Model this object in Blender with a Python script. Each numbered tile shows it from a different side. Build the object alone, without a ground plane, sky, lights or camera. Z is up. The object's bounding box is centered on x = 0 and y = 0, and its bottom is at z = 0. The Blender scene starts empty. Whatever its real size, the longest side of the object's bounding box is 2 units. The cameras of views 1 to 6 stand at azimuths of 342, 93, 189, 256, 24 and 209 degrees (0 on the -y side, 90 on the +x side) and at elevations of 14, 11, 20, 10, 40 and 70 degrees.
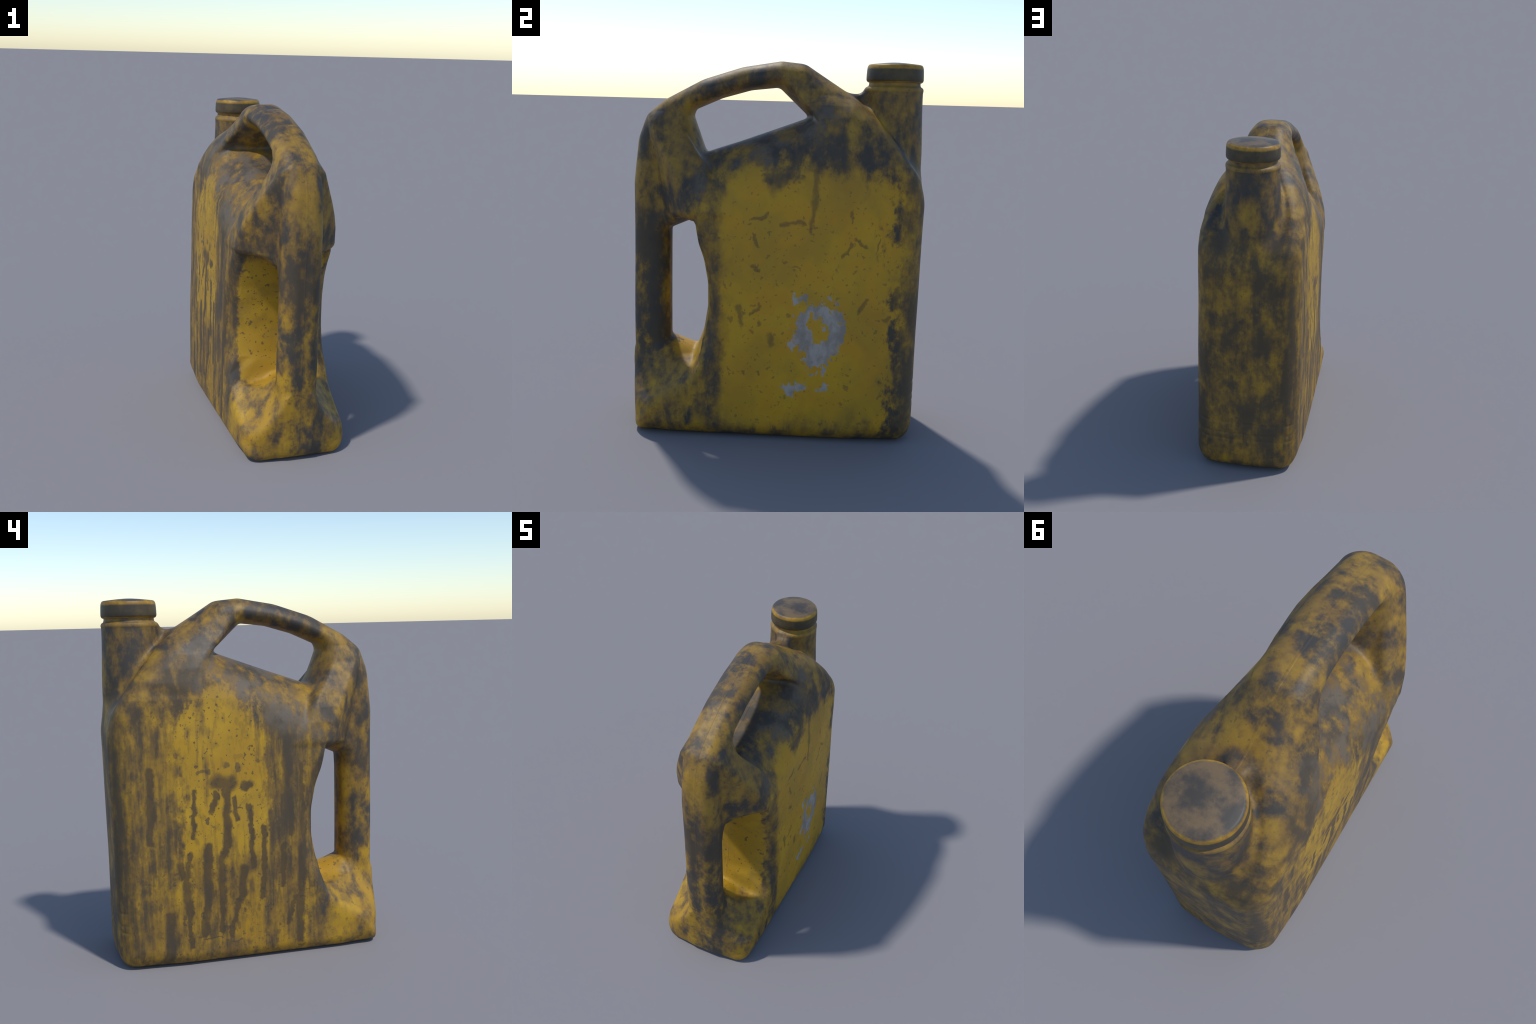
"""Old yellow plastic oil can with two through-grips, smeared with dark grime.

The moulded can is one smooth skin.  It is described as an implicit solid: 2D
side profiles (y, z) with rounded corners, thickness rules in x, fillets where
parts meet.  The skin is meshed once and then split by region into body,
handle, grip post and neck, which keep their shared border and normals.
"""
import bpy, math
import numpy as np

# ------------------------------------------------------------------ helpers
def fillet(points, steps=7):
    """Closed polygon from (y, z, corner radius) control points."""
    out = []
    n = len(points)
    for i, (y, z, r) in enumerate(points):
        p = np.array((y, z), float)
        a = np.array(points[i - 1][:2], float) - p
        b = np.array(points[(i + 1) % n][:2], float) - p
        la, lb = np.linalg.norm(a), np.linalg.norm(b)
        a, b = a / la, b / lb
        ang = math.acos(max(-1, min(1, float(a @ b))))
        t = min(r / max(math.tan(ang / 2), 1e-4), 0.48 * la, 0.48 * lb)
        if t < 1e-3 or ang > 3.12:
            out.append(p)
            continue
        for k in range(steps + 1):           # quadratic corner
            s = k / steps
            out.append((1 - s) ** 2 * (p + a * t) + 2 * s * (1 - s) * p + s * s * (p + b * t))
    return np.array(out)


def poly_sdf(poly, y, z):
    """Signed distance to a closed polygon, negative inside (y, z broadcast)."""
    y, z = np.broadcast_arrays(y, z)
    d2 = np.full(y.shape, 1e9, np.float32)
    inside = np.zeros(y.shape, bool)
    for i in range(len(poly)):
        ay, az = poly[i - 1]
        by, bz = poly[i]
        ey, ez = by - ay, bz - az
        L = ey * ey + ez * ez
        if L < 1e-12:
            continue
        wy, wz = y - ay, z - az
        t = np.clip((wy * ey + wz * ez) / L, 0, 1)
        d2 = np.minimum(d2, (wy - ey * t) ** 2 + (wz - ez * t) ** 2)
        if bz != az:
            c = ((az > z) != (bz > z)) & (y < ey * (z - az) / (bz - az) + ay)
            inside ^= c
    return np.where(inside, -1.0, 1.0) * np.sqrt(d2)


def round_max(a, b, r):
    """Intersection with a quarter-round edge of radius r."""
    return np.minimum(np.maximum(a, b), -r) + np.sqrt(
        np.maximum(a + r, 0) ** 2 + np.maximum(b + r, 0) ** 2)


def soft_max(a, b, k):
    h = np.maximum(k - np.abs(a - b), 0) / k
    return np.maximum(a, b) + h * h * k * 0.25


def soft_min(a, b, k):
    return -soft_max(-a, -b, k)


def smoothstep(a, b, v):
    t = np.clip((v - a) / (b - a), 0, 1)
    return t * t * (3 - 2 * t)


def curve(v, xs, ys):
    return np.interp(v, xs, ys)


# ------------------------------------------------------------ side profiles
OUTER = fillet([                       # full outline of the can seen from the side
    (-0.772, 0.000, 0.085), (0.769, 0.000, 0.100), (0.770, 0.600, 0.10), (0.777, 1.300, 0.30), (0.742, 1.412, 0.15), (0.585, 1.610, 0.20),
    (0.480, 1.735, 0.20), (0.382, 1.818, 0.10), (0.126, 1.980, 0.10), (0.000, 1.992, 0.10), (-0.204, 1.957, 0.3),
    (-0.413, 1.889, 0.3), (-0.613, 1.781, 0.2), (-0.714, 1.698, 0.06), (-0.759, 1.576, 0.2),
    (-0.783, 1.340, 0.3), (-0.783, 0.500, 0.5), (-0.777, 0.200, 0.2)])

INNER = fillet([                       # everything the handle frame runs around
    (-0.472, 1.700, 0.05), (-0.455, 1.735, 0.03), (-0.314, 1.797, 0.2), (-0.160, 1.842, 0.2),
    (-0.008, 1.860, 0.05), (0.150, 1.713, 0.02), (0.330, 1.490, 0.05), (0.950, 1.580, 0.05), (0.950, 0.410, 0.05),
    (-0.380, 0.410, 0.03), (-0.450, 0.410, 0.03), (-0.588, 0.465, 0.02), (-0.588, 1.090, 0.03),
    (-0.500, 1.128, 0.04), (-0.430, 1.160, 0.05), (-0.220, 1.180, 0.02), (-0.220, 1.220, 0.02),
    (-0.320, 1.330, 0.05), (-0.405, 1.510, 0.03)])

BODY = fillet([                        # reservoir with its foot
    (-0.772, 0.000, 0.085), (0.769, 0.000, 0.100), (0.770, 0.600, 0.10), (0.777, 1.300, 0.30), (0.742, 1.412, 0.15), (0.585, 1.605, 0.20),
    (0.480, 1.725, 0.20), (0.385, 1.800, 0.10), (0.330, 1.780, 0.02), (0.145, 1.705, 0.02), (-0.405, 1.508, 0.05),
    (-0.420, 1.350, 0.10), (-0.475, 1.150, 0.03), (-0.432, 1.055, 0.2), (-0.395, 0.940, 0.3), (-0.372, 0.820, 0.3),
    (-0.370, 0.680, 0.3), (-0.392, 0.535, 0.2), (-0.435, 0.415, 0.03), (-0.585, 0.462, 0.05),
    (-0.783, 0.400, 0.01), (-0.777, 0.200, 0.2)])

HUMP = [(0.300, 1.765), (-0.405, 1.509), (-0.470, 1.48)]       # saddle under the hand hole
NECK_Y, NECK_R = 0.598, 0.150

# half thickness of shoulders and front arm by height, and of the rear arm
SHOULDER_Z = [0.00, 0.10, 0.60, 1.25, 1.47, 1.56, 1.63, 1.70, 1.77, 1.82, 1.90, 2.00]
SHOULDER_X = [.316, .319, .319, .312, .298, .281, .262, .236, .200, .166, .134, .118]
REAR_Z = [1.20, 1.31, 1.39, 1.48, 1.56, 1.63, 1.72, 2.0]
REAR_X = [.310, .295, .270, .230, .188, .154, .124, .118]


def depth_below(line, y, z):
    """Depth below an open polyline given from +y to -y."""
    ys = [p[0] for p in line][::-1]
    zs = [p[1] for p in line][::-1]
    return np.interp(y, ys, zs) - z


def can_sdf(x, y, z):
    ax = np.sqrt(x * x + 1e-6)
    d_outer = poly_sdf(OUTER, y, z)
    d_inner = poly_sdf(INNER, y, z)
    d_body = poly_sdf(BODY, y, z)

    # front and rear walls bow slightly in plan
    low = smoothstep(0.45, 0.30, z)
    fore = smoothstep(0.40, 0.70, y) * smoothstep(1.55, 1.30, z) * smoothstep(-0.10, 0.03, z - (0.78 - y))
    aft = smoothstep(-0.55, -0.70, y) * low * smoothstep(-0.05, 0.05, z - (y + 0.78))
    bow = (0.021 * fore + 0.045 * aft) * np.minimum(ax / 0.28, 1.05) ** 2
    d_body = d_body + bow
    # the wall behind the lower grip is rounded in plan
    wall = smoothstep(-0.20, -0.28, y) * smoothstep(-0.52, -0.42, y) * smoothstep(0.30, 0.62, z) * smoothstep(1.30, 0.95, z)
    d_body = d_body + wall * 0.034 * (ax / 0.28) ** 2
    floor = smoothstep(-0.40, -0.45, y) * smoothstep(-0.66, -0.60, y) * smoothstep(0.34, 0.40, z)
    d_body = d_body + floor * 0.050 * np.minimum(ax / 0.13, 1.5) ** 2

    # ---- reservoir: faces bulge a little, lean in above the waist
    face = curve(z, SHOULDER_Z, SHOULDER_X) + 0.009 * np.exp(-((y - 0.18) / 0.30) ** 2 - ((z - 0.65) / 0.4) ** 2) \
        - 0.014 * smoothstep(0.35, 0.78, y) * smoothstep(1.50, 1.25, z)
    edge = 0.080 + 0.020 * smoothstep(-0.5, -0.65, y) + 0.028 * smoothstep(0.35, 0.60, y) * smoothstep(-0.10, 0.12, z) * smoothstep(1.45, 1.20, z)
    body = round_max(d_body, ax - face, edge)
    hump = depth_below(HUMP, y, z) * 0.95
    ha, hb = curve(y, [-0.40, 0.10], [0.42, 0.32]), 0.314
    hump_round = (((np.maximum(ha - hump, 0) / ha) ** 2 + (ax / hb) ** 2) ** 0.5 - 1) * 0.30
    w = smoothstep(0.30, 0.08, y) * smoothstep(1.05, 1.25, z) * smoothstep(-0.52, -0.42, y)
    body = body * (1 - w) + soft_max(body, hump_round, 0.02) * w
    # slanting, scooped top of the foot beside the post
    roof = curve(y, [-.80, -.74, -.60, -.50, -.42, -.385, -.365, -.35], [.110, .140, .215, .280, .345, .43, .62, 1.2])
    u = np.maximum(0.300 - ax, -0.05)
    slant = (z - roof - 0.60 * u - 3.0 * u * np.abs(u)) / 1.9
    slant = slant - 0.8 * np.maximum(y + 0.33, 0) / 0.05
    foot_w = smoothstep(0.70, 0.50, z)
    body = soft_max(body, slant - (1 - foot_w) * 0.6, 0.03)

    # ---- handle frame: ring of outline minus inner field
    post = 0.118
    side = curve(z, REAR_Z, REAR_X)
    rear_y = curve(z, [1.1, 1.2, 1.5, 1.7], [-.60, -.610, -.670, -.71])
    back = post + np.clip(y - rear_y, 0, 1) * 1.28
    rear = soft_min(side, back, 0.03)
    rear = post + (rear - post) * smoothstep(0.98, 1.12, z)
    t_front = smoothstep(-0.10, 0.12, y) * smoothstep(1.12, 1.35, z)
    width = rear * (1 - t_front) + curve(z, SHOULDER_Z, SHOULDER_X) * t_front
    flare = 0.046 * (1 - 0.45 * smoothstep(0.0, 0.14, y)) * np.minimum(ax / 0.13, 1.05) ** 2 * smoothstep(1.42, 1.64, z) + 0.028 * np.minimum(ax / 0.12, 1.3) ** 2 * np.maximum(smoothstep(1.12, 1.04, z), smoothstep(1.25, 1.15, z) * smoothstep(-0.42, -0.50, y))
    ring = round_max(d_outer, ax - width, 0.085 + 0.020 * smoothstep(0.05, 0.25, y))
    ring = round_max(ring, -d_inner + flare - 0.004, 0.035 + 0.030 * smoothstep(1.45, 1.15, z) + 0.022 * smoothstep(1.10, 1.0, z))
    can = soft_min(body, ring, 0.030)
    can = np.maximum(can, d_outer)

    # ---- neck
    rho = np.sqrt(x * x + (y - NECK_Y) ** 2)
    nr = NECK_R + 0.010 * smoothstep(1.85, 1.45, z) - 0.015 * smoothstep(1.866, 1.880, z) + 0.0025 * np.exp(-((z - 1.857) / 0.007) ** 2)
    neck = round_max(np.maximum(rho - nr, 1.30 - z), z - 1.93, 0.006)
    # small web between neck and handle root
    web = np.sqrt((x / 1.0) ** 2 + (0.5 * (y - 0.40)) ** 2) - 0.045
    web = soft_max(web, z - 1.832 - 0.25 * (y - 0.40), 0.03)
    web = soft_max(web, 1.6 - z, 0.03)
    web = np.maximum(web, y - 0.60)
    can = soft_min(can, web, 0.04)
    can = soft_min(can, neck, 0.045)

    # ---- shallow moulding lines across the front, low down
    front = smoothstep(0.68, 0.74, y)
    grooves = sum(np.exp(-((z - zc) / 0.008) ** 2) for zc in (0.215, 0.255, 0.325))
    can = can + 0.0030 * front * grooves
    # soft dents of a knocked-about blow moulding
    dents = (np.sin(5.1 * y + 1.3) * np.sin(4.3 * z + 0.4 + 2.0 * x) + 0.6 * np.sin(9.7 * z + 3.0 * y + 5 * x)
             * np.sin(8.3 * y + 2.2))
    return can + 0.0015 * dents * smoothstep(1.80, 1.6, z) * smoothstep(0.0, 0.15, z)


# -------------------------------------------------------------- iso-surface
def surface_net(f, lo, hi, h):
    ax = [np.arange(lo[i], hi[i] + h, h, dtype=np.float64) for i in range(3)]
    v = f(ax[0][:, None, None], ax[1][None, :, None], ax[2][None, None, :]).astype(np.float32)
    n = v.shape
    s = v < 0
    c = np.zeros([m - 1 for m in n], np.int8)
    for i in (0, 1):
        for j in (0, 1):
            for k in (0, 1):
                c += s[i:n[0] - 1 + i, j:n[1] - 1 + j, k:n[2] - 1 + k]
    act = (c > 0) & (c < 8)
    idx = -np.ones(act.shape, np.int64)
    cells = np.argwhere(act)
    idx[act] = np.arange(len(cells))
    acc = np.zeros((len(cells), 3))
    cnt = np.zeros(len(cells))
    cor = [(i, j, k) for i in (0, 1) for j in (0, 1) for k in (0, 1)]
    for a in cor:
        for b in cor:
            if sum(b) - sum(a) == 1 and all(q >= p for p, q in zip(a, b)):
                va = v[cells[:, 0] + a[0], cells[:, 1] + a[1], cells[:, 2] + a[2]]
                vb = v[cells[:, 0] + b[0], cells[:, 1] + b[1], cells[:, 2] + b[2]]
                m = (va < 0) != (vb < 0)
                t = np.where(m, va / np.where(m, va - vb, 1), 0)
                acc[m] += (np.array(a) + t[:, None] * (np.array(b) - np.array(a)))[m]
                cnt[m] += 1
    pts = np.array(lo) + h * (cells + acc / cnt[:, None])
    quads = []
    for d in range(3):
        e1, e2 = [(1, 2), (2, 0), (0, 1)][d]
        sl0 = [slice(None)] * 3
        sl1 = [slice(None)] * 3
        sl0[d], sl1[d] = slice(0, -1), slice(1, None)
        ch = s[tuple(sl0)] != s[tuple(sl1)]
        e = np.argwhere(ch)
        e = e[(e[:, e1] > 0) & (e[:, e2] > 0) & (e[:, e1] < n[e1] - 1) & (e[:, e2] < n[e2] - 1)]
        flip = s[e[:, 0], e[:, 1], e[:, 2]]
        o1 = np.zeros(3, int)
        o2 = np.zeros(3, int)
        o1[e1], o2[e2] = 1, 1
        q = np.stack([idx[tuple((e - o).T)] for o in (o1 + o2, o2, o1 * 0, o1)], 1)
        q[~flip] = q[~flip][:, ::-1]
        quads.append(q)
    return pts, np.concatenate(quads)


def gradient(f, p, e=2e-3):
    g = np.zeros_like(p)
    for i in range(3):
        a, b = p.copy(), p.copy()
        a[:, i] += e
        b[:, i] -= e
        g[:, i] = (f(*a.T) - f(*b.T)) / (2 * e)
    return g


pts, quads = surface_net(can_sdf, (-0.37, -0.84, -0.04), (0.37, 0.84, 2.04), 0.0085)
for _ in range(2):                       # settle vertices on the surface
    g = gradient(can_sdf, pts)
    val = can_sdf(*pts.T)
    step = val[:, None] * g / np.maximum((g * g).sum(1), 0.05)[:, None]
    pts -= np.clip(step, -0.006, 0.006)
nrm = gradient(can_sdf, pts, 3e-3)
nrm /= np.maximum(np.linalg.norm(nrm, axis=1), 1e-6)[:, None]
pts[:, 2] -= pts[:, 2].min()


# ---------------------------------------------------------------- materials
class Nodes:
    """Small algebra for building shader node graphs."""

    def __init__(self, name):
        self.mat = bpy.data.materials.new(name)
        self.mat.use_nodes = True
        self.t = self.mat.node_tree
        self.t.nodes.clear()

    def new(self, kind, **kw):
        n = self.t.nodes.new(kind)
        for k, v in kw.items():
            setattr(n, k, v)
        return n

    def put(self, sock, v):
        if isinstance(v, bpy.types.NodeSocket):
            self.t.links.new(v, sock)
        else:
            sock.default_value = v

    def math(self, op, a, b=0.0, c=0.0, clamp=False):
        n = self.new('ShaderNodeMath', operation=op, use_clamp=clamp)
        for s, v in zip(n.inputs, (a, b, c)):
            self.put(s, v)
        return n.outputs[0]

    def add(self, *v):
        r = v[0]
        for q in v[1:]:
            r = self.math('ADD', r, q)
        return r

    def sub(self, a, b):
        return self.math('SUBTRACT', a, b)

    def mul(self, *v):
        r = v[0]
        for q in v[1:]:
            r = self.math('MULTIPLY', r, q)
        return r

    def max(self, *v):
        r = v[0]
        for q in v[1:]:
            r = self.math('MAXIMUM', r, q)
        return r

    def min(self, a, b):
        return self.math('MINIMUM', a, b)

    def step(self, v, lo, hi, out0=0.0, out1=1.0):
        n = self.new('ShaderNodeMapRange', interpolation_type='SMOOTHSTEP')
        for s, q in zip(n.inputs[:5], (v, lo, hi, out0, out1)):
            self.put(s, q)
        return n.outputs[0]

    def vec(self, x, y, z):
        n = self.new('ShaderNodeCombineXYZ')
        for s, q in zip(n.inputs, (x, y, z)):
            self.put(s, q)
        return n.outputs[0]

    def scale(self, v, s):
        n = self.new('ShaderNodeMapping')
        self.put(n.inputs['Vector'], v)
        n.inputs['Scale'].default_value = s
        return n.outputs[0]

    def move(self, v, o):
        n = self.new('ShaderNodeMapping')
        self.put(n.inputs['Vector'], v)
        n.inputs['Location'].default_value = o
        return n.outputs[0]

    def noise(self, v, scale, detail=4.0, rough=0.55, distort=0.0):
        n = self.new('ShaderNodeTexNoise')
        self.put(n.inputs['Vector'], v)
        n.inputs['Scale'].default_value = scale
        n.inputs['Detail'].default_value = detail
        n.inputs['Roughness'].default_value = rough
        n.inputs['Distortion'].default_value = distort
        return n.outputs['Fac']

    def cells(self, v, scale, rnd=1.0):
        n = self.new('ShaderNodeTexVoronoi')
        self.put(n.inputs['Vector'], v)
        n.inputs['Scale'].default_value = scale
        n.inputs['Randomness'].default_value = rnd
        sep = self.new('ShaderNodeSeparateColor')
        self.put(sep.inputs[0], n.outputs['Color'])
        return n.outputs['Distance'], sep.outputs[0]

    def mix(self, f, a, b):
        n = self.new('ShaderNodeMix', data_type='RGBA')
        self.put(n.inputs['Factor'], f)
        for s, q in ((n.inputs[6], a), (n.inputs[7], b)):
            self.put(s, q if isinstance(q, bpy.types.NodeSocket) else (*q, 1.0))
        return n.outputs[2]

    def coords(self):
        tc = self.new('ShaderNodeTexCoord')
        sep = self.new('ShaderNodeSeparateXYZ')
        self.put(sep.inputs[0], tc.outputs['Object'])
        return tc.outputs['Object'], *sep.outputs[:3]

    def finish(self, col, rough, height=None, strength=0.3, dist=0.004):
        b = self.new('ShaderNodeBsdfPrincipled')
        self.put(b.inputs['Base Color'], col)
        self.put(b.inputs['Roughness'], rough)
        b.inputs['Specular IOR Level'].default_value = 0.35
        if height is not None:
            bp = self.new('ShaderNodeBump')
            bp.inputs['Strength'].default_value = strength
            bp.inputs['Distance'].default_value = dist
            self.put(bp.inputs['Height'], height)
            self.t.links.new(bp.outputs[0], b.inputs['Normal'])
        o = self.new('ShaderNodeOutputMaterial')
        self.t.links.new(b.outputs[0], o.inputs['Surface'])
        return self.mat


YELLOW = (0.465, 0.275, 0.018)
YELLOW_DEEP = (0.370, 0.208, 0.016)
YELLOW_LABEL = (0.540, 0.315, 0.014)
BROWN = (0.150, 0.088, 0.030)
DRIP = (0.088, 0.058, 0.026)
GRIME = (0.050, 0.043, 0.036)
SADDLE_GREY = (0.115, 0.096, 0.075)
BARE = (0.38, 0.35, 0.325)

# smears on the label side and runs on the other: (y, z) from, (y, z) to, half width
SMEARS = [(.203, 1.44, .207, 1.262, .022), (.207, 1.262, .181, 1.134, .015), (.026, 1.169, .147, 1.156, .012),
          (-.175, .743, -.164, .652, .018), (-.117, .696, -.07, .712, .012), (-.011, .574, -.008, .538, .019),
          (-.076, .646, -.075, .643, .011), (-.151, .367, -.151, .353, .010), (-.066, .385, -.065, .356, .009),
          (.438, .733, .489, .783, .014), (.338, 1.014, .396, 1.068, .008), (.391, 1.235, .395, 1.182, .007),
          (.525, 1.059, .537, 1.106, .008), (.421, 1.095, .462, 1.077, .011), (-.116, .943, -.082, .944, .008),
          (-.106, 1.111, -.084, 1.057, .010), (.633, .844, .625, .747, .017), (.568, .678, .595, .693, .010),
          (-.121, 1.185, -.042, 1.228, .009)]
STAINS = [(-.02, 1.388, .111, 1.445, .045), (.241, 1.475, .333, 1.451, .045), (.11, 1.50, .30, 1.57, .06)]
RUNS = [(.190, 1.029, .138, 1.01, .050), (.150, 1.011, .163, .668, .024), (.207, .956, .240, .855, .014),
        (.104, .919, .099, .813, .014), (.268, .662, .269, .403, .028), (.269, .403, .299, .174, .020),
        (.411, .585, .407, .509, .022), (.379, .461, .378, .292, .024), (.188, .594, .195, .364, .024),
        (.195, .364, .201, .178, .016), (.068, .537, .087, .384, .026), (.095, .385, .147, .163, .017),
        (.474, .303, .499, .043, .024), (.034, 1.003, .057, .975, .020), (-.232, .349, -.182, .196, .014),
        (-.268, .628, -.244, .076, .024), (-.158, .639, -.154, .405, .016), (.163, .70, .19, .57, .019), (.36, .63, .385, .44, .017), (.378, .30, .375, .10, .015), (.03, .90, .02, .55, .014),
        (-.05, .75, -.04, .36, .015), (.33, .98, .345, .72, .013),
        (-.184, 1.241, -.206, .711, .020), (-.275, 1.10, -.285, .60, .014), (.560, 1.10, .57, .70, .022)]
BEADS = [(.305, 1.088, .250, 1.084, .008), (.083, 1.11, .081, 1.073, .015), (.15, 1.122, .15, 1.119, .014),
         (-.014, 1.118, -.017, 1.115, .014), (.30, .142, .20, .137, .004), (.15, .136, .09, .134, .004)]


def grimy_plastic():
    N = Nodes('grimy_yellow_plastic')
    P, x, y, z = N.coords()
    ax = N.math('ABSOLUTE', x)
    tall = N.scale(P, (1.0, 1.0, 0.62))
    # ---- noises
    n_low = N.noise(P, 2.4, 3, 0.5)
    n_a = N.noise(tall, 5.0, 8, 0.62)
    n_b = N.noise(N.move(tall, (4.2, 1.1, 7.7)), 12.5, 6, 0.62)
    n_c = N.noise(P, 30.0, 5, 0.6)
    n_grain = N.noise(P, 85.0, 3, 0.6)
    n_pat = N.noise(N.move(P, (1.7, 9.1, 3.3)), 7.0, 4, 0.55)
    streak = N.noise(N.scale(P, (13.0, 13.0, 1.5)), 1.0, 6, 0.62)
    streak_b = N.noise(N.scale(P, (30.0, 30.0, 3.4)), 1.0, 5, 0.62)
    wa, wb, wc = (N.sub(n, 0.5) for n in (n_a, n_b, n_c))
    yw = N.add(y, N.mul(wb, 0.30), N.mul(wc, 0.10))
    zw = N.add(z, N.mul(wa, 0.55), N.mul(wc, 0.14))

    # ---- places
    right = N.step(x, 0.20, 0.27)
    label = N.mul(right, N.step(N.add(y, N.mul(wc, 0.10), N.mul(wb, 0.12)), -0.30, -0.21), N.step(yw, 0.66, 0.54),
                  N.step(zw, 1.58, 1.20), N.step(zw, 0.04, 0.22))
    left = N.mul(N.step(x, -0.20, -0.27), N.step(y, -0.40, -0.34))
    bald = N.mul(left, N.step(yw, -0.09, -0.02), N.step(yw, 0.44, 0.34), N.step(zw, 1.52, 1.42), N.step(zw, 0.52, 0.72))
    dull = N.mul(left, N.step(zw, 0.66, 0.50), N.step(yw, 0.62, 0.40))
    side_run = N.mul(left, N.step(yw, -0.03, -0.10), N.step(zw, 0.34, 0.55))
    front_run = N.mul(left, N.step(yw, 0.36, 0.46))
    saddle = N.mul(N.step(N.sub(N.add(zw, N.mul(y, -0.34)), 1.64), -0.34, -0.18), N.step(y, 0.40, 0.25), N.step(y, -0.46, -0.38),
                   N.step(N.sub(z, N.mul(y, 0.34)), 1.72, 1.66))
    well = N.mul(N.step(y, -0.28, -0.33), N.step(y, -0.57, -0.52), N.step(z, 1.14, 1.08), N.step(z, 0.36, 0.42),
                 N.step(N.add(ax, N.mul(wc, 0.06)), 0.27, 0.23))
    foot = N.mul(N.step(zw, 0.50, 0.40), N.step(y, -0.30, -0.42))
    front = N.mul(N.step(y, 0.66, 0.73), N.step(z, 1.55, 1.45))
    grip = N.mul(N.step(y, -0.60, -0.66), N.step(zw, 0.42, 0.52), N.step(zw, 1.22, 1.02))
    under = N.mul(N.step(N.sub(N.sub(z, 1.872), N.mul(y, 0.283)), 0.030, 0.000), N.step(N.sub(N.sub(z, 1.86), N.mul(y, 0.283)), -0.06, -0.03),
                  N.step(y, -0.50, -0.44), N.step(y, 0.05, 0.0))

    upper = N.max(N.step(z, 1.35, 1.55), N.mul(N.step(y, -0.50, -0.58), N.step(z, 0.9, 1.1)))

    # ---- grime level
    cover = N.add(0.040, N.mul(label, -0.21), N.mul(well, -0.165), N.mul(foot, -0.012), N.mul(bald, N.add(-0.105, N.mul(N.sub(streak, 0.5), 0.45))),
                  N.mul(dull, -0.020), N.mul(front, 0.032), N.mul(upper, 0.014), N.mul(grip, 0.050), N.mul(saddle, 0.030),
                  N.mul(side_run, 0.022), N.mul(front_run, 0.010), N.mul(under, -0.15), N.mul(N.step(z, 1.846, 1.852), N.step(y, 0.44, 0.46), -0.08))
    blot = N.add(N.mul(n_a, 0.50), N.mul(n_b, 0.38), N.mul(n_c, 0.12))
    flow = N.add(N.mul(streak, 0.30), N.mul(streak_b, 0.24), N.mul(n_a, 0.16), N.mul(n_b, 0.22), N.mul(n_c, 0.08))
    bl = N.max(N.mul(left, N.step(z, 1.45, 1.25)), N.mul(front, 0.4))
    lev = N.add(N.mul(N.sub(1.0, bl), blot), N.mul(bl, flow), cover)
    film = N.step(lev, 0.430, 0.560)
    dark = N.step(lev, 0.510, 0.620)
    haze = N.mul(N.step(N.add(N.mul(n_low, 0.55), N.mul(n_pat, 0.45)), 0.46, 0.60), N.add(0.46, N.mul(upper, 0.22), N.mul(dull, 0.34), N.mul(side_run, 0.15), N.mul(label, -0.16), N.mul(bald, -0.18)))

    # ---- specks: irregular small marks
    sp1 = N.step(N.noise(N.move(P, (8, 3, 5)), 21.0, 2.5, 0.5), 0.655, 0.70)
    sp2 = N.step(N.noise(N.move(P, (2, 6, 1)), 52.0, 2.5, 0.5), 0.640, 0.69)
    specks = N.mul(N.max(sp1, sp2), N.add(0.42, N.mul(bald, 0.30), N.mul(dull, 0.18), N.mul(well, 0.25)))

    mott = N.mul(N.step(N.noise(N.move(tall, (6, 4, 2)), 24.0, 5, 0.65), 0.53, 0.63), left,
                 N.add(0.36, N.mul(bald, -0.08), N.mul(dull, 0.16)))

    # ---- hand-placed marks
    yy = N.add(y, N.mul(wb, 0.070), N.mul(wc, 0.030))
    zz = N.add(z, N.mul(N.sub(n_pat, 0.5), 0.12), N.mul(wc, 0.030))

    def strokes(marks, soft=0.42, thin=1.0):
        total = None
        for y0, z0, y1, z1, w in marks:
            w = w * thin
            dy, dz = y1 - y0, z1 - z0
            L = max(dy * dy + dz * dz, 1e-6)
            py, pz = N.sub(yy, y0), N.sub(zz, z0)
            t = N.math('MULTIPLY', N.add(N.mul(py, dy), N.mul(pz, dz)), 1.0 / L, clamp=True)
            qy, qz = N.sub(py, N.mul(t, dy)), N.sub(pz, N.mul(t, dz))
            d = N.math('SQRT', N.add(N.mul(qy, qy), N.mul(qz, qz)))
            m = N.step(d, w * (1 + soft), w * (1 - soft))
            total = m if total is None else N.max(total, m)
        return total
    smears = N.mul(strokes(SMEARS, 0.65, 0.8), right)
    stains = N.mul(strokes(STAINS, 0.6), right, N.step(blot, 0.40, 0.50))
    runs = N.mul(strokes(RUNS), left)
    beads = N.mul(strokes(BEADS), left)

    # ---- paint worn through to pale grey on the label side
    n_w = N.noise(N.move(P, (5, 2, 1)), 13.0, 5, 0.62)
    yb = N.add(y, N.mul(wc, 0.11), N.mul(wb, 0.20))
    zb = N.add(z, N.mul(N.sub(n_w, 0.5), 0.30))

    def ell(yc, zc, ry, rz):
        p = N.math('DIVIDE', N.sub(yb, yc), ry)
        q = N.math('DIVIDE', N.sub(zb, zc), rz)
        return N.math('SQRT', N.add(N.mul(p, p), N.mul(q, q)))
    ring = N.mul(N.step(ell(0.240, 0.610, 0.128, 0.165), 1.06, 0.94), N.step(ell(0.245, 0.620, 0.040, 0.085), 0.90, 1.10))
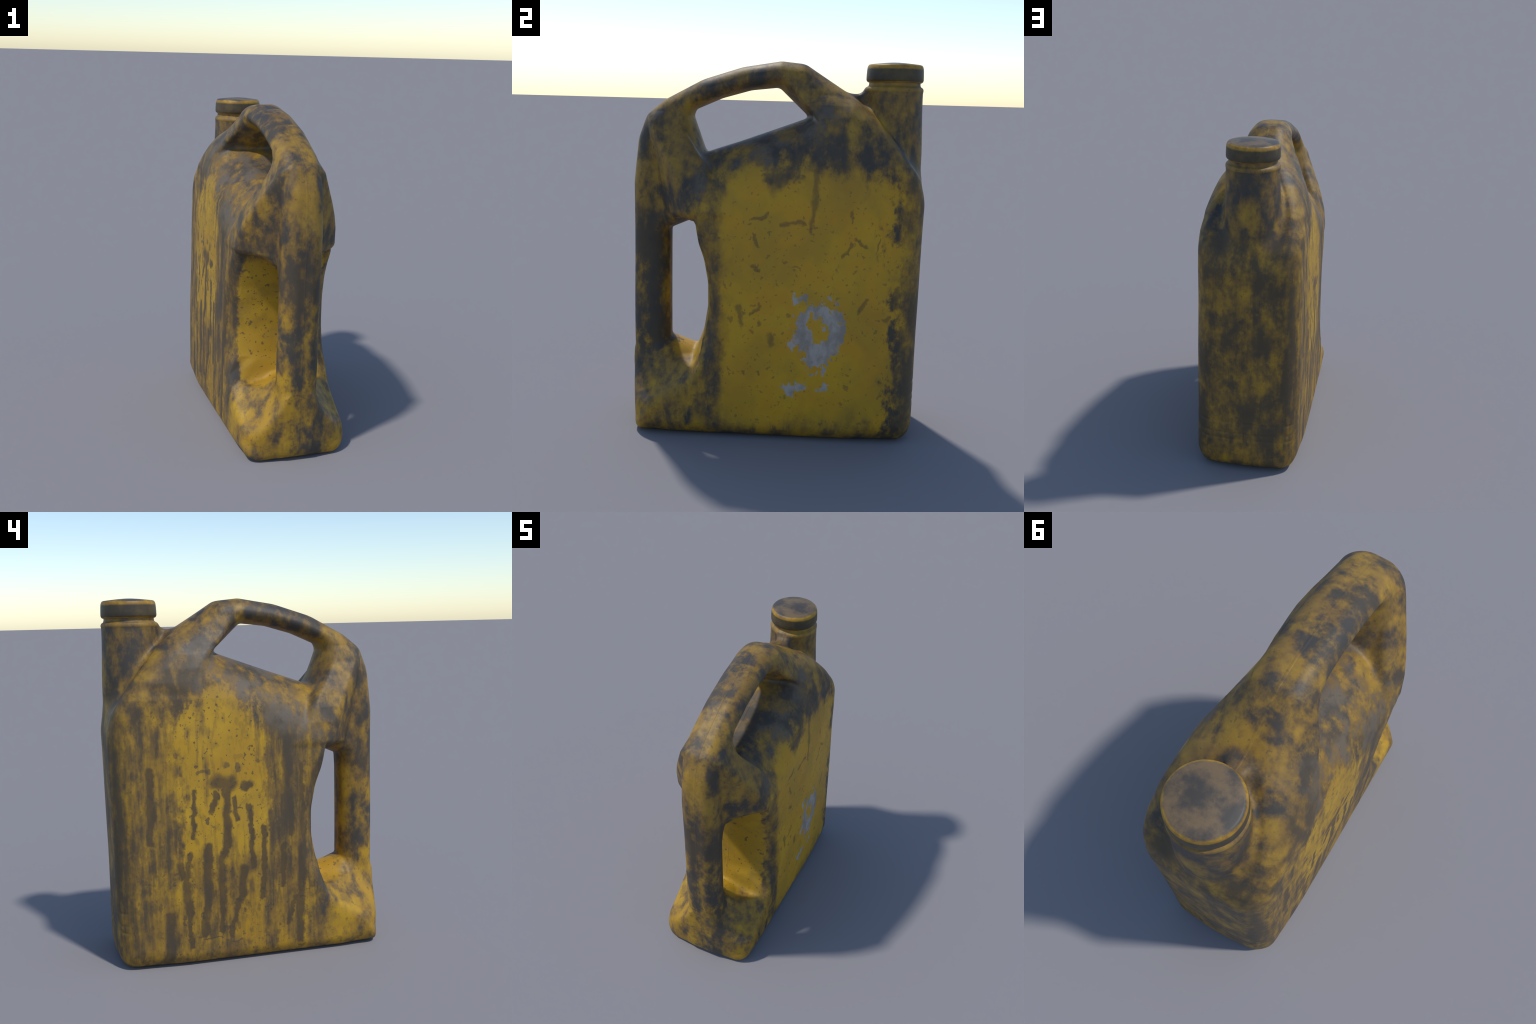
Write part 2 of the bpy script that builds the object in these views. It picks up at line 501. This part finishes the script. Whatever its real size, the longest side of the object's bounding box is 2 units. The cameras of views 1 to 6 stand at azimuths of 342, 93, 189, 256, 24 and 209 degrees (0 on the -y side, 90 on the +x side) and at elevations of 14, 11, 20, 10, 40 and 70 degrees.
    worn = N.max(ring, N.step(ell(0.240, 0.43, 0.060, 0.05), 1.1, 0.9), N.step(ell(0.125, 0.285, 0.070, 0.032), 1.1, 0.9),
                 N.step(ell(0.285, 0.300, 0.035, 0.028), 1.1, 0.9), N.step(ell(0.145, 0.795, 0.020, 0.020), 1.1, 0.9))
    worn = N.mul(worn, right)
    bare = N.mix(N.step(n_b, 0.38, 0.62), (0.24, 0.215, 0.20), BARE)

    # ---- colour
    col = N.mix(N.step(n_low, 0.36, 0.62), YELLOW_DEEP, YELLOW)
    col = N.mix(label, col, N.mix(N.step(n_pat, 0.35, 0.65), (0.50, 0.262, 0.015), YELLOW_LABEL))
    col = N.mix(haze, col, BROWN)
    col = N.mix(N.mul(upper, 0.34), col, (0.200, 0.125, 0.045))
    col = N.mix(N.mul(film, N.add(0.66, N.mul(N.sub(n_pat, 0.5), 0.6))), col, BROWN)
    col = N.mix(mott, col, DRIP)
    col = N.mix(N.mul(runs, N.add(0.92, N.mul(wb, 0.6))), col, DRIP)
    grime = N.mix(N.step(n_low, 0.40, 0.60), GRIME, (0.040, 0.041, 0.042))
    grime = N.mix(N.mul(N.max(left, front), 0.75), grime, (0.074, 0.054, 0.031))
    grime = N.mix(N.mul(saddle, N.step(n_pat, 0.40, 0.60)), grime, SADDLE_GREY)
    col = N.mix(N.mul(dark, N.add(0.86, N.mul(wb, 0.5))), col, grime)
    col = N.mix(specks, col, GRIME)
    col = N.mix(N.mul(stains, 0.75), col, GRIME)
    col = N.mix(N.mul(smears, 0.58), col, DRIP)
    col = N.mix(N.mul(beads, 0.6), col, GRIME)
    col = N.mix(N.mul(worn, 0.95), col, bare)
    rough = N.add(0.46, N.mul(n_c, 0.16))
    height = N.add(N.mul(n_c, 0.55), N.mul(n_grain, 0.25), N.mul(dark, 0.20), N.mul(worn, -0.4), N.mul(N.step(ax, 0.006, 0.002), 0.9))
    return N.finish(col, rough, height, 0.22, 0.004)


def cap_plastic():
    N = Nodes('grimy_cap_plastic')
    P, x, y, z = N.coords()
    rho = N.math('SQRT', N.add(N.mul(x, x), N.mul(N.sub(y, NECK_Y), N.sub(y, NECK_Y))))
    n1 = N.noise(P, 11.0, 6, 0.65)
    n2 = N.noise(P, 38.0, 4, 0.6)
    rim = N.add(rho, N.mul(N.sub(n1, 0.5), 0.020))
    top = N.mul(N.step(rim, 0.145, 0.134), N.step(z, 1.978, 1.984))
    band = N.mul(N.step(N.add(z, N.mul(N.sub(n2, 0.5), 0.008)), 1.972, 1.960), N.step(z, 1.898, 1.904))
    col = N.mix(N.step(n1, 0.4, 0.6), (0.27, 0.145, 0.018), (0.42, 0.235, 0.022))
    col = N.mix(N.mul(N.step(n2, 0.48, 0.66), 0.5), col, BROWN)
    lid = N.mix(N.step(n1, 0.36, 0.66), (0.058, 0.051, 0.044), (0.165, 0.112, 0.060))
    col = N.mix(top, col, lid)
    side = N.mix(N.step(n1, 0.36, 0.70), (0.040, 0.036, 0.028), (0.085, 0.062, 0.030))
    col = N.mix(N.mul(band, 0.95), col, side)
    return N.finish(col, 0.5, n2, 0.2, 0.003)


PLASTIC = grimy_plastic()
CAP = cap_plastic()

# ------------------------------------------------------------------ objects
root = bpy.data.objects.new('oil_can', None)
root['label'] = 'grimy yellow plastic oil can with two grip holes and cap'
root['category'] = 'oil can'
bpy.context.scene.collection.objects.link(root)


def add_part(name, verts, faces, normals, mat):
    me = bpy.data.meshes.new(name)
    me.from_pydata(verts.tolist(), [], faces.tolist() if hasattr(faces, 'tolist') else faces)
    me.materials.append(mat)
    me.polygons.foreach_set('use_smooth', [True] * len(me.polygons))
    if normals is not None:
        me.normals_split_custom_set_from_vertices([tuple(n) for n in normals])
    me.update()
    ob = bpy.data.objects.new(name, me)
    ob.parent = root
    bpy.context.scene.collection.objects.link(ob)
    return ob


cen = pts[quads].mean(1)
cx, cy, cz = cen.T
in_neck = (np.hypot(cx, cy - NECK_Y) < 0.178) & (cz > 1.50) & (cy > 0.44) & (cz > 1.50 + 0.8 * np.maximum(0.60 - cy, 0))
arm_line = np.interp(cy, [-0.85, -0.45, -0.42, 0.15, 0.34, 0.44], [1.20, 1.42, 1.60, 1.72, 1.66, 2.1])
in_handle = (cz > arm_line) & ~in_neck
in_post = (cy < -0.55) & (cz < 1.20) & (cz > 0.44) & ~in_handle
region = np.where(in_neck, 1, np.where(in_handle, 2, np.where(in_post, 3, 0)))
for r, name in enumerate(('body', 'neck', 'handle', 'grip_post')):
    q = quads[region == r]
    used, inv = np.unique(q, return_inverse=True)
    add_part(name, pts[used], inv.reshape(q.shape), nrm[used], PLASTIC)

# screw cap: lathed profile (radius, z)
profile = [(0.120, 1.894), (0.141, 1.896), (0.1475, 1.902), (0.1500, 1.910), (0.1498, 1.930), (0.1485, 1.955),
           (0.1470, 1.970), (0.1440, 1.980), (0.1385, 1.9865), (0.1300, 1.9890), (0.1000, 1.9925), (0.0600, 1.9970),
           (0.0250, 1.9995)]
SEG = 96
cv = []
for r, zz in profile:
    for k in range(SEG):
        a = 2 * math.pi * k / SEG
        cv.append((r * math.cos(a), NECK_Y + r * math.sin(a), zz))
cf = []
for i in range(len(profile) - 1):
    for k in range(SEG):
        k2 = (k + 1) % SEG
        cf.append((i * SEG + k, i * SEG + k2, (i + 1) * SEG + k2, (i + 1) * SEG + k))
cv.append((0, NECK_Y, 2.0))
top = len(cv) - 1
cf += [((len(profile) - 1) * SEG + k, (len(profile) - 1) * SEG + (k + 1) % SEG, top) for k in range(SEG)]
cf.append(tuple(range(SEG))[::-1])
add_part('cap', np.array(cv), cf, None, CAP)
